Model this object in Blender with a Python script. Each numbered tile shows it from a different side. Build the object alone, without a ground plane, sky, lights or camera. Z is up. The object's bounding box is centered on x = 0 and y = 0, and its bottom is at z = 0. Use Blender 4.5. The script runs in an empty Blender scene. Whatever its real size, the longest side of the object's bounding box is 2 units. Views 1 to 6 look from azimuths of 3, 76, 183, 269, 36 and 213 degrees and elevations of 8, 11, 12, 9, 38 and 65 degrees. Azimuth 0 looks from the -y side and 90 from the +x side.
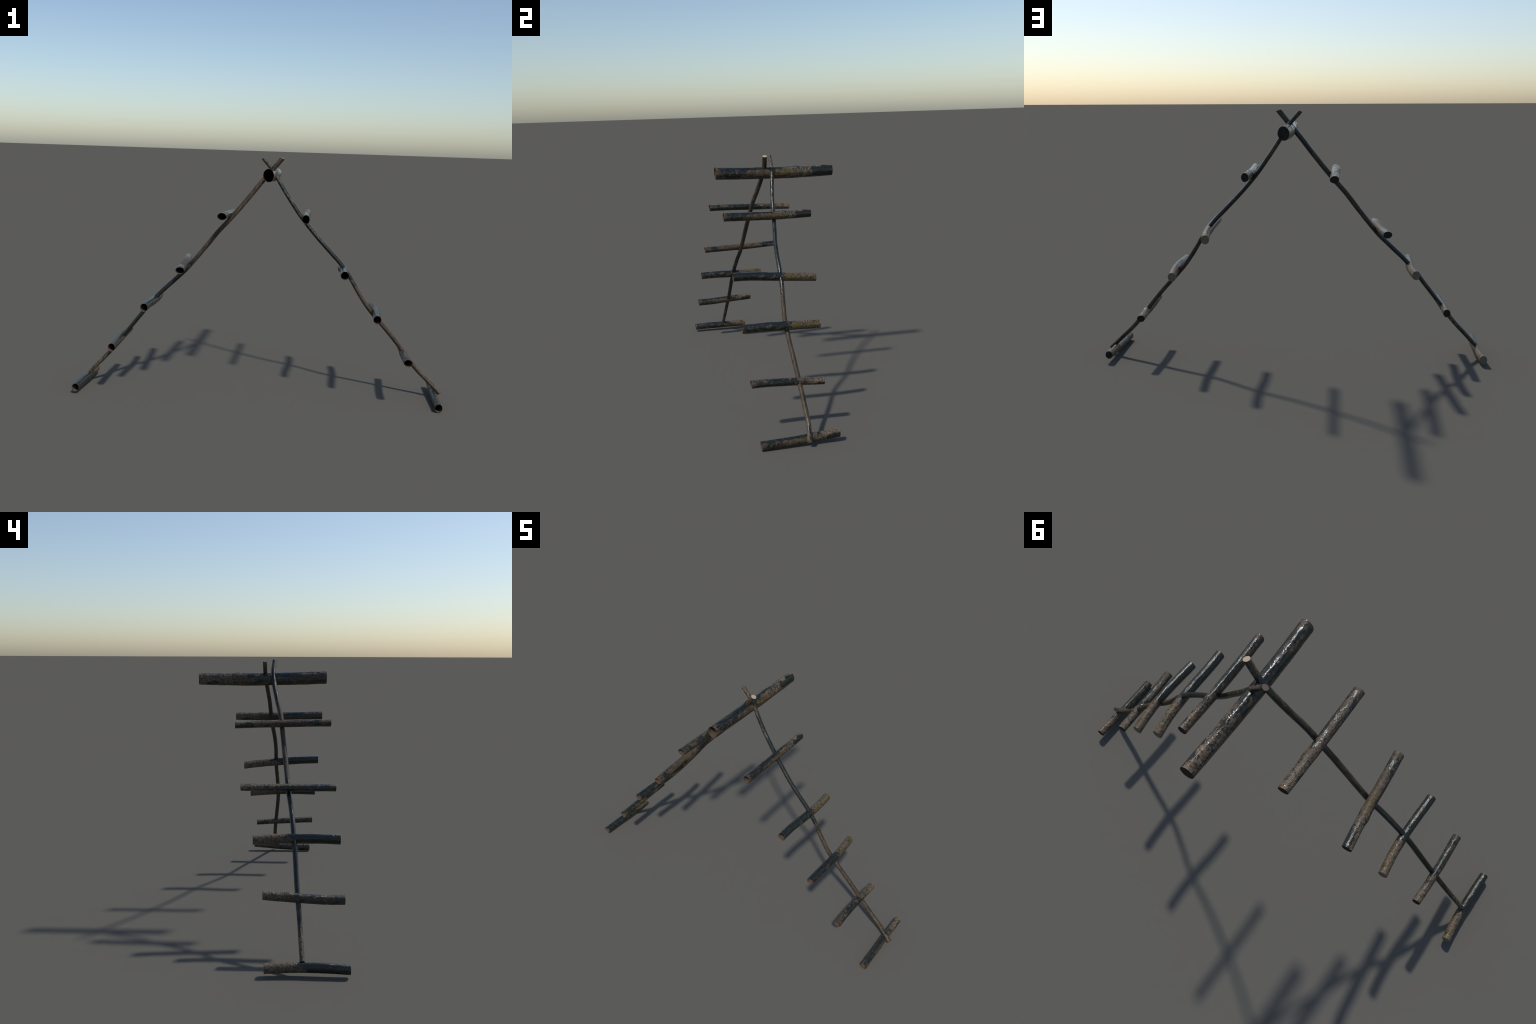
"""A-frame climbing ladder: two bent poles crossing at the top, one ridge log
in the crossing and five short hollow log rungs on each pole."""
import bpy, math
from mathutils import Vector, Matrix, noise

# ------------------------------------------------------------------ helpers
def catmull(points, samples):
    """Even samples of a Catmull-Rom curve through the control points."""
    p = [Vector(q) for q in points]
    p = [2 * p[0] - p[1]] + p + [2 * p[-1] - p[-2]]
    spans = len(p) - 3
    out = []
    for s in range(samples + 1):
        f = s / samples * spans
        i = min(int(f), spans - 1)
        t = f - i
        a, b, c, d = p[i:i + 4]
        out.append(0.5 * (2 * b + (c - a) * t + (2 * a - 5 * b + 4 * c - d) * t * t
                          + (3 * b - a - 3 * c + d) * t ** 3))
    return out


def tube_mesh(name, rings, segments, outer, wall, depth, materials, recess=0.0):
    """Bark tube, open at the first ring (thin wall, hollow inside) and closed
    behind its last ring by a separate cut end.
    outer(i, j) -> Vector on the surface; centre(i) is the mean of a ring."""
    verts, faces = [], []
    grid = [[outer(i, j) for j in range(segments)] for i in range(rings + 1)]
    mid = [sum(r, Vector()) / segments for r in grid]
    for r in grid:
        verts += r
    n = segments

    def skin(a, b, flip=False):
        for j in range(n):
            k = (j + 1) % n
            f = (a + j, a + k, b + k, b + j)
            faces.append(f[::-1] if flip else f)

    for i in range(rings):
        skin(i * n, (i + 1) * n)
    bark_faces = len(faces)
    start = len(verts)
    last = int(rings * depth)
    inner_rows = list(range(0, last + 1, 2))
    for i in inner_rows:
        for j in range(n):
            v = grid[i][j]
            verts.append(v + (mid[i] - v) * wall)
    for q in range(len(inner_rows) - 1):
        skin(start + q * n, start + (q + 1) * n, flip=True)
    skin(0, start, flip=True)                                   # rim
    c = len(verts)
    verts.append(mid[inner_rows[-1]].copy())
    a = start + (len(inner_rows) - 1) * n
    for j in range(n):
        faces.append((a + (j + 1) % n, a + j, c))
    me = bpy.data.meshes.new(name)
    me.from_pydata([tuple(v) for v in verts], [], faces)
    me.polygons.foreach_set("use_smooth", [True] * len(me.polygons))
    for m in materials:
        me.materials.append(m)
    if len(materials) > 1:
        me.polygons.foreach_set("material_index", [0 if f < bark_faces else 1 for f in range(len(faces))])
    me.update()
    return me, grid


def end_mesh(name, ring, before, material, dome, squash):
    """Cut end closing a tube: a narrow bevel and a nearly flat disc."""
    n = len(ring)
    mid = sum(ring, Vector()) / n
    outward = mid - sum(before, Vector()) / n
    axis = sum(((ring[j] - mid).cross(ring[(j + 1) % n] - mid) for j in range(n)), Vector()).normalized()
    if squash < 0.05 or axis.dot(outward) == 0:
        axis = outward.normalized()                       # long thin pole: along its own axis
    elif axis.dot(outward) < 0:
        axis = -axis
    size = sum((v - mid).length for v in ring) / n
    verts, faces = [v.copy() for v in ring], []
    profile = ((0.985, 0.02), (0.95, 0.05), (0.90, 0.06), (0.6, 0.06), (0.3, 0.055))
    for k, h in profile:
        for v in ring:
            w = (noise.noise(v * 60) * 0.012) if k < 0.95 else 0
            verts.append(mid + (v - mid) * k + axis * size * squash * (h * dome + w))
    verts.append(mid + axis * size * squash * 0.05 * dome)
    for r in range(len(profile)):
        for j in range(n):
            k = (j + 1) % n
            faces.append((r * n + j, r * n + k, (r + 1) * n + k, (r + 1) * n + j))
    a = len(profile) * n
    for j in range(n):
        faces.append((a + j, a + (j + 1) % n, len(verts) - 1))
    me = bpy.data.meshes.new(name)
    me.from_pydata([tuple(v) for v in verts], [], faces)
    me.polygons.foreach_set("use_smooth", [True] * len(me.polygons))
    me.materials.append(material)
    me.update()
    return me


# ------------------------------------------------------------------ materials
class Nodes:
    def __init__(self, name):
        self.mat = bpy.data.materials.new(name)
        self.mat.use_nodes = True
        self.t = self.mat.node_tree
        self.t.nodes.clear()
        self.out = self.t.nodes.new("ShaderNodeOutputMaterial")
        self.bsdf = self.t.nodes.new("ShaderNodeBsdfPrincipled")
        self.t.links.new(self.bsdf.outputs[0], self.out.inputs[0])

    def put(self, value, socket):
        if hasattr(value, "is_output"):
            self.t.links.new(value, socket)
        elif value is not None:
            socket.default_value = value

    def math(self, op, a, b=None, c=None, clamp=False):
        n = self.t.nodes.new("ShaderNodeMath")
        n.operation, n.use_clamp = op, clamp
        for v, s in zip((a, b, c), n.inputs):
            self.put(v, s)
        return n.outputs[0]

    def coords(self):
        return self.t.nodes.new("ShaderNodeTexCoord").outputs["Object"]

    def mapping(self, v, scale, loc=(0, 0, 0)):
        n = self.t.nodes.new("ShaderNodeMapping")
        self.put(v, n.inputs["Vector"])
        n.inputs["Scale"].default_value = scale
        n.inputs["Location"].default_value = loc
        return n.outputs[0]

    def noise(self, v, scale, detail=4.0, rough=0.55, distort=0.0):
        n = self.t.nodes.new("ShaderNodeTexNoise")
        self.put(v, n.inputs["Vector"])
        n.inputs["Scale"].default_value = scale
        n.inputs["Detail"].default_value = detail
        n.inputs["Roughness"].default_value = rough
        n.inputs["Distortion"].default_value = distort
        return n.outputs["Fac"]

    def ramp(self, fac, stops, smooth="LINEAR"):
        n = self.t.nodes.new("ShaderNodeValToRGB")
        n.color_ramp.interpolation = smooth
        e = n.color_ramp.elements
        while len(e) < len(stops):
            e.new(0.5)
        for k, (p, v) in zip(e, stops):
            k.position = p
            k.color = (v, v, v, 1) if not hasattr(v, "__len__") else (*v, 1)
        self.put(fac, n.inputs[0])
        return n.outputs[0]

    def step(self, v, lo, hi):
        n = self.t.nodes.new("ShaderNodeMapRange")
        n.interpolation_type = "SMOOTHSTEP"
        self.put(v, n.inputs["Value"])
        n.inputs["From Min"].default_value = lo
        n.inputs["From Max"].default_value = hi
        return n.outputs[0]

    def mix(self, fac, a, b, mode="MIX"):
        n = self.t.nodes.new("ShaderNodeMix")
        n.data_type, n.blend_type = "RGBA", mode
        self.put(fac, n.inputs["Factor"])
        self.put((*a, 1) if isinstance(a, tuple) else a, n.inputs[6])
        self.put((*b, 1) if isinstance(b, tuple) else b, n.inputs[7])
        return n.outputs[2]

    def split(self, v):
        n = self.t.nodes.new("ShaderNodeSeparateXYZ")
        self.put(v, n.inputs[0])
        return n.outputs


BROWN = (0.064, 0.046, 0.030)
TAN = (0.190, 0.137, 0.092)
OLIVE = (0.118, 0.086, 0.026)
BARK = (0.0060, 0.0075, 0.0078)
MOSS = (0.0130, 0.0185, 0.0090)


def bark_material(name, size, seed, bark_sides, moss, light, speck, gloss=0.12, bump=0.38, bare=0.52):
    """Weathered wet wood with flakes of near-black bark, green specks and
    olive moss.  The object's own coordinates run from -0.5 to 0.5 along y and
    across; `size` (width, length, width) brings the grain back to metres.
    bark_sides: cover along the length for the top, +x, bottom and -x side."""
    s = Nodes(name)
    co = s.coords()
    x, y, z = s.split(co)
    u = s.math("ADD", y, 0.5)
    r = s.math("SQRT", s.math("ADD", s.math("MULTIPLY", x, x), s.math("MULTIPLY", z, z)))
    r = s.math("MAXIMUM", r, 0.05)
    nx, nz = s.math("DIVIDE", x, r), s.math("DIVIDE", z, r)
    m = s.mapping(co, size, (seed * 3.1, seed * 1.7, seed * 0.9))
    centred = lambda v, k: s.math("MULTIPLY", s.math("SUBTRACT", v, 0.5), k)
    w_sides = []
    for c, sign in ((nz, 1), (nx, 1), (nz, -1), (nx, -1)):
        w_sides.append(s.math("POWER", s.math("MAXIMUM", s.math("MULTIPLY", c, sign), 0.0), 2.0))
    edge = s.math("ADD", u, centred(s.noise(m, 42, 4, 0.6), 0.34))

    def field(stops4):
        total = None
        for w, stops in zip(w_sides, stops4):
            v = s.math("MULTIPLY", w, s.ramp(edge, stops))
            total = v if total is None else s.math("ADD", total, v)
        return total

    lengthwise = s.mapping(m, (1.0, 0.22, 1.0))
    across = s.mapping(m, (0.5, 1.4, 0.5))
    flakes = s.noise(s.mapping(m, (1, 0.45, 1)), 62, 6, 0.68, 0.5)
    fine = s.noise(m, 430, 3, 0.6)
    grit = s.noise(m, 300, 2, 0.5)
    grain = s.noise(lengthwise, 330, 5, 0.65)
    rings = s.noise(across, 130, 4, 0.62, 1.0)
    fleck = s.noise(m, 170, 6, 0.65, 0.5)

    dark = s.math("ADD", field(bark_sides), centred(flakes, 1.7))
    dark = s.math("ADD", dark, centred(fleck, 0.7))
    dark = s.step(dark, 0.43, 0.49)

    # bare wood: brown to tan with lengthwise fibres and grime
    lightness = s.math("ADD", s.ramp(edge, light), centred(s.noise(m, 60, 5, 0.6), 1.5))
    lightness = s.math("ADD", lightness, centred(grain, 0.5), clamp=True)
    wood = s.mix(lightness, BROWN, TAN)
    olive = s.math("ADD", field(moss), centred(s.noise(m, 95, 5), 1.4))
    olive = s.step(olive, 0.42, 0.72)
    wood = s.mix(s.math("MULTIPLY", olive, 0.85), wood, OLIVE)
    wood = s.mix(1.0, wood, s.ramp(grain, ((0.28, 0.55), (0.5, 1.0), (0.72, 1.25))), "MULTIPLY")
    grime = s.ramp(s.math("ADD", s.math("MULTIPLY", fleck, 0.6), s.math("MULTIPLY", flakes, 0.4)),
                   ((0.38, 1.12), (0.49, 0.78), (0.60, 0.22)))
    wood = s.mix(1.0, wood, grime, "MULTIPLY")
    # green-black specks in broken rings round the pale end
    spot = s.math("ADD", s.ramp(edge, speck), centred(rings, 2.0))
    spot = s.math("ADD", spot, centred(fleck, 0.5))
    spot = s.step(spot, 0.5, 0.56)
    wood = s.mix(s.math("MULTIPLY", spot, 0.94), wood, MOSS)

    skin = s.mix(s.step(s.noise(m, 110, 4), 0.45, 0.62), BARK, MOSS)
    skin = s.mix(s.step(s.noise(lengthwise, 240, 5, 0.6), 0.54, 0.66), skin, (0.036, 0.027, 0.018))
    colour = s.mix(dark, wood, skin)
    s.put(colour, s.bsdf.inputs["Base Color"])
    cover = s.math("MAXIMUM", dark, spot)
    rough = s.math("ADD", bare, s.math("MULTIPLY", cover, gloss - bare))
    s.put(s.math("ADD", rough, centred(fleck, 0.25)), s.bsdf.inputs["Roughness"])
    s.put(s.math("ADD", 0.26, s.math("MULTIPLY", cover, 0.22)), s.bsdf.inputs["Specular IOR Level"])

    h = s.math("ADD", s.math("MULTIPLY", dark, 0.18), s.math("MULTIPLY", rings, 0.55))
    h = s.math("ADD", h, s.math("MULTIPLY", grit, 0.75))
    h = s.math("ADD", h, s.math("MULTIPLY", s.noise(m, 120, 3, 0.5), 0.6))
    b = s.t.nodes.new("ShaderNodeBump")
    b.inputs["Strength"].default_value = bump
    b.inputs["Distance"].default_value = 0.004
    s.put(h, b.inputs["Height"])
    s.put(b.outputs[0], s.bsdf.inputs["Normal"])
    return s.mat


def cut_material(name, pale, deep, size):
    """Sawn end: faint growth rings and radial blotches."""
    s = Nodes(name)
    m = s.mapping(s.coords(), size)
    x, y, z = s.split(m)
    r = s.math("SQRT", s.math("ADD", s.math("MULTIPLY", x, x), s.math("MULTIPLY", z, z)))
    wob = s.math("ADD", s.math("MULTIPLY", r, 900.0), s.math("MULTIPLY", s.noise(m, 90, 3), 7.0))
    ring = s.math("ADD", 0.5, s.math("MULTIPLY", s.math("SINE", wob), 0.5))
    blot = s.noise(m, 120, 5, 0.6)
    f = s.math("ADD", s.math("MULTIPLY", ring, 0.3), s.math("MULTIPLY", s.step(blot, 0.35, 0.65), 0.7), clamp=True)
    s.put(s.mix(f, deep, pale), s.bsdf.inputs["Base Color"])
    s.bsdf.inputs["Roughness"].default_value = 0.7
    s.bsdf.inputs["Specular IOR Level"].default_value = 0.2
    b = s.t.nodes.new("ShaderNodeBump")
    b.inputs["Strength"].default_value = 0.3
    b.inputs["Distance"].default_value = 0.002
    s.put(s.math("ADD", blot, s.math("MULTIPLY", ring, 0.2)), b.inputs["Height"])
    s.put(b.outputs[0], s.bsdf.inputs["Normal"])
    return s.mat


LOG_SIZE = (0.043, 0.42, 0.043)
POLE_SIZE = (0.034, 0.75, 0.034)
NONE = ((0.0, 0.0), (1.0, 0.0))

# log with the ragged dark back, pale speckled far end
knotted_bark = bark_material(
    "knotted_log_bark", LOG_SIZE, 1.0,
    bark_sides=(
        ((0.00, 0.45), (0.10, 0.60), (0.50, 0.85), (0.60, 0.75), (0.64, 0.35), (0.70, 0.55), (0.80, 0.15), (1.0, 0.1)),
        ((0.00, 0.15), (0.08, 0.45), (0.14, 0.75), (0.19, 0.40), (0.24, 0.22), (0.78, 0.15), (0.83, 0.95), (1.0, 0.9)),
        ((0.00, 0.25), (0.12, 0.55), (0.30, 0.25), (0.75, 0.2), (0.85, 0.5), (1.0, 0.3)),
        ((0.00, 0.35), (0.20, 0.35), (0.28, 0.48), (0.60, 0.48), (0.66, 0.15), (0.8, 0.35), (1.0, 0.2))),
    moss=(NONE, ((0.25, 0.2), (0.45, 0.55), (0.62, 0.75), (0.75, 0.1)),
          ((0.2, 0.0), (0.5, 0.35), (0.85, 0.4), (1.0, 0.3)), NONE),
    light=((0.0, 0.1), (0.6, 0.12), (0.75, 0.55), (1.0, 0.8)),
    speck=((0.0, 0.0), (0.6, 0.05), (0.72, 0.5), (1.0, 0.38)))

# log with the dark near half and the tan far half
halved_bark = bark_material(
    "halved_log_bark", LOG_SIZE, 4.0,
    bark_sides=(
        ((0.00, 0.8), (0.45, 0.95), (0.58, 0.85), (0.66, 0.3), (1.0, 0.1)),
        ((0.00, 0.5), (0.35, 0.55), (0.55, 0.65), (0.62, 0.1), (1.0, 0.0)),
        ((0.00, 0.25), (0.5, 0.35), (0.7, 0.15), (1.0, 0.15)),
        ((0.00, 0.75), (0.4, 0.75), (0.55, 0.3), (0.7, 0.1), (1.0, 0.1))),
    moss=(((0.55, 0.0), (0.7, 0.4), (1.0, 0.5)), ((0.5, 0.0), (0.62, 0.75), (0.85, 0.5), (1.0, 0.75)),
          ((0.3, 0.2), (0.6, 0.35), (1.0, 0.2)), ((0.4, 0.3), (0.7, 0.25), (1.0, 0.4))),
    light=((0.0, 0.05), (0.5, 0.15), (0.62, 0.5), (1.0, 0.8)),
    speck=((0.0, 0.0), (0.55, 0.05), (0.66, 0.36), (0.9, 0.42), (1.0, 0.36)))

# poles: u = 0 at the open end, u = 1 at the closed end
pole_bark = bark_material(
    "pole_bark", POLE_SIZE, 7.0,
    bark_sides=(
        ((0.0, 0.25), (0.1, 0.45), (0.2, 0.65), (0.5, 0.75), (0.58, 0.5), (1.0, 0.4)),
        ((0.0, 0.15), (0.1, 0.4), (0.18, 0.75), (0.48, 0.75), (0.56, 0.05), (1.0, 0.0)),
        ((0.0, 0.3), (0.2, 0.6), (0.5, 0.6), (0.6, 0.3), (1.0, 0.2)),
        ((0.0, 0.4), (0.2, 0.7), (0.6, 0.75), (0.85, 0.6), (1.0, 0.5))),
    moss=(((0.0, 0.3), (0.5, 0.2), (1.0, 0.4)), ((0.5, 0.1), (1.0, 0.25)),
          ((0.0, 0.3), (0.6, 0.3), (1.0, 0.5)), ((0.0, 0.3), (1.0, 0.5))),
    light=((0.0, 0.7), (0.12, 0.35), (0.4, 0.05), (0.8, 0.05), (1.0, 0.25)),
    speck=((0.0, 0.5), (0.10, 0.45), (0.2, 0.15), (0.5, 0.0)), gloss=0.18, bump=0.3, bare=0.6)

pale_cut = cut_material("pale_cut_wood", (0.175, 0.145, 0.100), (0.13, 0.11, 0.07), LOG_SIZE)
black_cut = cut_material("blackened_cut_wood", (0.028, 0.023, 0.018), (0.011, 0.009, 0.007), LOG_SIZE)
hollow_wood = cut_material("hollow_wood", (0.105, 0.074, 0.052), (0.06, 0.042, 0.028), (0.043, 0.42, 0.043))
brown_cut = cut_material("brown_cut_wood", (0.115, 0.088, 0.070), (0.085, 0.064, 0.05), POLE_SIZE)
pole_cut = cut_material("pole_cut_wood", (0.40, 0.325, 0.25), (0.30, 0.245, 0.17), POLE_SIZE)

# ------------------------------------------------------------------ the object
ladder = bpy.data.objects.new("log_ladder", None)
ladder["label"] = "A-frame climbing ladder of weathered mossy logs on crossed poles"
ladder["category"] = "ladder"
bpy.context.scene.collection.objects.link(ladder)


def add(name, mesh, parent, matrix=None):
    ob = bpy.data.objects.new(name, mesh)
    bpy.context.scene.collection.objects.link(ob)
    ob.parent = parent
    if matrix is not None:
        ob.matrix_local = matrix
    return ob


def build_log(name, kind, front, back, bow, width, height, roll, taper, seed):
    """front, back: centres of the two ends; bow: sideways offsets (x, z, in mm)
    of the axis at 20, 40, 60 and 80 % of the length; width/height: diameters;
    roll: turn of bark pattern and knot about the axis, in degrees."""
    front, back = Vector(front), Vector(back)
    length = (back - front).length
    knots = [front]
    for k, (dx, dz) in enumerate(bow):
        q = front.lerp(back, (k + 1) / 5)
        knots.append(q + Vector((dx, 0, dz)) * 0.001)
    knots.append(back)
    rings, seg = 110, 40
    axis_pts = catmull(knots, rings)
    mean = 0.5 * (width + height)
    frame = (Matrix.Translation((front + back) / 2)
             @ Matrix.Rotation(math.radians(roll), 4, "Y")
             @ Matrix.Diagonal((mean, length, mean, 1)))
    inverse = frame.inverted()
    rl = math.radians(roll)

    def outer(i, j):
        t = i / rings
        a = 2 * math.pi * j / seg
        ca, sa = math.cos(a), math.sin(a)
        own = a - rl                                     # angle in the log's own frame
        g = 1 + taper * (0.5 - t)
        facet = 0.012 * math.cos(7 * own + 1.3 * kind_phase[kind])
        p = Vector((math.sin(own) * 0.9, t * 7.0, math.cos(own) * 0.9))
        p += Vector((kind_phase[kind] * 5, 0, seed * 0.37))
        lump = 0.045 * noise.noise(p * 0.8) + 0.022 * noise.noise(p * 2.3) + 0.010 * noise.noise(p * 6.0)
        if kind == "knotted":                            # swelling on the upper back
            up = max(0.0, math.cos(own)) ** 2
            lump += 0.13 * up * math.exp(-((t - 0.685) / 0.045) ** 2)
            lump -= 0.05 * up * math.exp(-((t - 0.78) / 0.05) ** 2)
        else:
            lump += 0.05 * math.exp(-((t - 0.42) / 0.10) ** 2) * max(0.0, -math.cos(own))
        g *= 1 + lump + facet
        c = axis_pts[i]
        return inverse @ (c + Vector((sa * width / 2 * g, 0, ca * height / 2 * g)))

    bark = knotted_bark if kind == "knotted" else halved_bark
    cut = black_cut if kind == "knotted" else pale_cut
    mesh, grid = tube_mesh(name, rings, seg, outer, 0.025, 0.97, [bark, hollow_wood])
    log = add(name, mesh, ladder, frame)
    add("cut_end", end_mesh("cut_end", grid[-1], grid[-4], cut,
                             1.0 if kind == "knotted" else 0.5, mean / length), log)


kind_phase = {"knotted": 1.0, "halved": 2.0}

#      name        kind       front (open end)           back (cut end)            bow of the axis (mm)                          width  height roll taper
LOGS = (
    ("ridge_log", "knotted", (0.0160, -0.3325, 1.2002), (0.0386, 0.3368, 1.1909), ((-3.5, -3.6), (-4.5, -6), (-3.5, -6.5), (-2.5, -4.3)), 0.0535, 0.0655, 0, 0.06),
    ("rung", "knotted", (0.2149, -0.3340, 0.9834), (0.2298, 0.1448, 0.9779), ((-2.5, -2), (-3, -4), (-2.5, -4.2), (-1.5, -2.8)), 0.0363, 0.0452, 0, 0.06),
    ("rung", "halved", (0.4260, -0.3375, 0.7026), (0.4339, 0.1001, 0.6684), ((0, 4), (5.5, 5), (9, 4), (8, 3)), 0.0410, 0.0452, 0, 0.0),
    ("rung", "halved", (0.6043, -0.3388, 0.4780), (0.6130, 0.0603, 0.4680), ((3.5, 3.5), (8.5, 6), (11, 5), (7, 3)), 0.0397, 0.0459, 0, 0.0),
    ("rung", "knotted", (0.7763, -0.3409, 0.2558), (0.7902, 0.0163, 0.2357), ((-3, 1.8), (-4, 2), (-3, 2), (-1, 1.5)), 0.0415, 0.0374, 70, 0.06),
    ("rung", "knotted", (0.9486, -0.3420, 0.0220), (0.9637, 0.0304, 0.0411), ((-1.5, -2.5), (-2, -4), (-2, -2.8), (-1, -0.8)), 0.0369, 0.0436, 12, 0.06),
    ("rung", "knotted", (-0.2169, -0.3329, 0.9821), (-0.1939, 0.1438, 0.9678), ((-1.5, 1.3), (-2.5, 1.8), (-2, 1.8), (-1, 1.5)), 0.0457, 0.0363, 90, 0.06),
    ("rung", "knotted", (-0.4287, -0.3371, 0.6930), (-0.4545, 0.1145, 0.6995), ((0, -0.8), (2, -1.4), (3.5, -1.8), (3, -1.5)), 0.0442, 0.0353, -90, 0.06),
    ("rung", "halved", (-0.6156, -0.3386, 0.4873), (-0.6062, 0.0584, 0.4853), ((4, 2.8), (9, 2.5), (11, 2), (8, 1)), 0.0393, 0.0457, 0, 0.0),
    ("rung", "knotted", (-0.7870, -0.3409, 0.2636), (-0.7735, 0.0164, 0.2797), ((-2, -3.5), (-4, -3.7), (-3.5, -2), (-2.5, -1.3)), 0.0369, 0.0426, 12, 0.06),
    ("rung", "halved", (-0.9834, -0.3422, 0.0323), (-0.9703, 0.0148, 0.0325), ((3, 2.6), (6, 4), (8, 3), (5.5, 1.8)), 0.0382, 0.0444, 0, 0.0),
)
for index, (name, kind, front, back, bow, width, height, roll, taper) in enumerate(LOGS):
    build_log(name, kind, front, back, bow, width, height, roll, taper, 0)

# centre lines, from the top down
POLE_A = ((0.078, -0.0623, 1.287), (0.021, -0.0535, 1.219), (-0.036, -0.0595, 1.150), (-0.090, -0.0721, 1.079),
          (-0.145, -0.0862, 1.010), (-0.203, -0.0926, 0.941), (-0.262, -0.0972, 0.874), (-0.317, -0.1037, 0.803),
          (-0.373, -0.1084, 0.732), (-0.431, -0.1140, 0.663), (-0.495, -0.1225, 0.600), (-0.560, -0.1267, 0.538),
          (-0.621, -0.1298, 0.472), (-0.676, -0.1324, 0.402), (-0.731, -0.1337, 0.331), (-0.786, -0.1369, 0.260),
          (-0.841, -0.1406, 0.190), (-0.902, -0.1428, 0.124), (-0.963, -0.1439, 0.058))
POLE_B = ((-0.030, -0.0075, 1.283), (0.029, -0.0116, 1.214), (0.076, -0.0248, 1.138), (0.126, -0.0388, 1.063),
          (0.178, -0.0489, 0.989), (0.235, -0.0606, 0.919), (0.295, -0.0742, 0.852), (0.358, -0.0838, 0.787),
          (0.420, -0.0886, 0.722), (0.474, -0.0932, 0.649), (0.521, -0.1021, 0.572), (0.572, -0.1104, 0.498),
          (0.631, -0.1125, 0.430), (0.692, -0.1110, 0.363), (0.750, -0.1088, 0.294), (0.805, -0.1057, 0.222),
          (0.864, -0.1052, 0.154), (0.929, -0.1087, 0.092), (0.993, -0.1241, 0.030))


def build_pole(points, open_top, diameters, slant):
    """diameters: at the first and at the last end; slant: normal of the
    sawn face at the top of the pole."""
    slant = Vector(slant).normalized()
    pts = list(points) if open_top else list(points)[::-1]
    rings, seg = 260, 20
    path = catmull(pts, rings)
    a, b = Vector(pts[0]), Vector(pts[-1])
    y = (b - a).normalized()
    up = Vector((0, 1, 0)).cross(y).normalized()          # up and out of the pole
    if up.z < 0:
        up = -up
    side = y.cross(up).normalized()
    turn = Matrix((side, y, up)).transposed().to_4x4()
    mean = sum(diameters) / 2
    frame = Matrix.Translation((a + b) / 2) @ turn @ Matrix.Diagonal((mean, (b - a).length, mean, 1))
    inverse = frame.inverted()

    def outer(i, j):
        t = i / rings
        tangent = (path[min(i + 2, rings)] - path[max(i - 2, 0)]).normalized()
        s = tangent.cross(up).normalized()
        w = s.cross(tangent).normalized()
        ang = 2 * math.pi * j / seg
        p = Vector((math.cos(ang) * 0.7, t * 22, math.sin(ang) * 0.7 + (3 if open_top else 9)))
        g = 1 + 0.05 * noise.noise(p * 0.7) + 0.02 * noise.noise(p * 2.1) + 0.02 * math.cos(5 * ang)
        d = diameters[0] + (diameters[1] - diameters[0]) * t
        rel = (s * math.cos(ang) + w * math.sin(ang)) * d / 2 * g
        top = i if open_top else rings - i               # rings below the sawn top
        fade = max(0.0, 1 - top / 16) ** 1.5
        rel -= tangent * (rel.dot(slant) / tangent.dot(slant)) * fade
        return inverse @ (path[i] + rel)

    mesh, grid = tube_mesh("pole", rings, seg, outer, 0.08, 0.985, [pole_bark, hollow_wood])
    pole = add("pole", mesh, ladder, frame)
    squash = mean / (b - a).length
    add("cut_end", end_mesh("cut_end", grid[-1], grid[-4], pole_cut, 0.8, squash), pole)
    add("cut_end", end_mesh("cut_end", grid[0], grid[3], brown_cut, 0.8, squash), pole)


build_pole(POLE_A, False, (0.0220, 0.0262), (0.37, -0.05, 0.93))
build_pole(POLE_B, True, (0.0217, 0.0234), (-0.34, -0.10, 0.94))

# outward normals on every closed skin
import bmesh
for me in bpy.data.meshes:
    bm = bmesh.new()
    bm.from_mesh(me)
    bmesh.ops.recalc_face_normals(bm, faces=bm.faces)
    bm.to_mesh(me)
    bm.free()
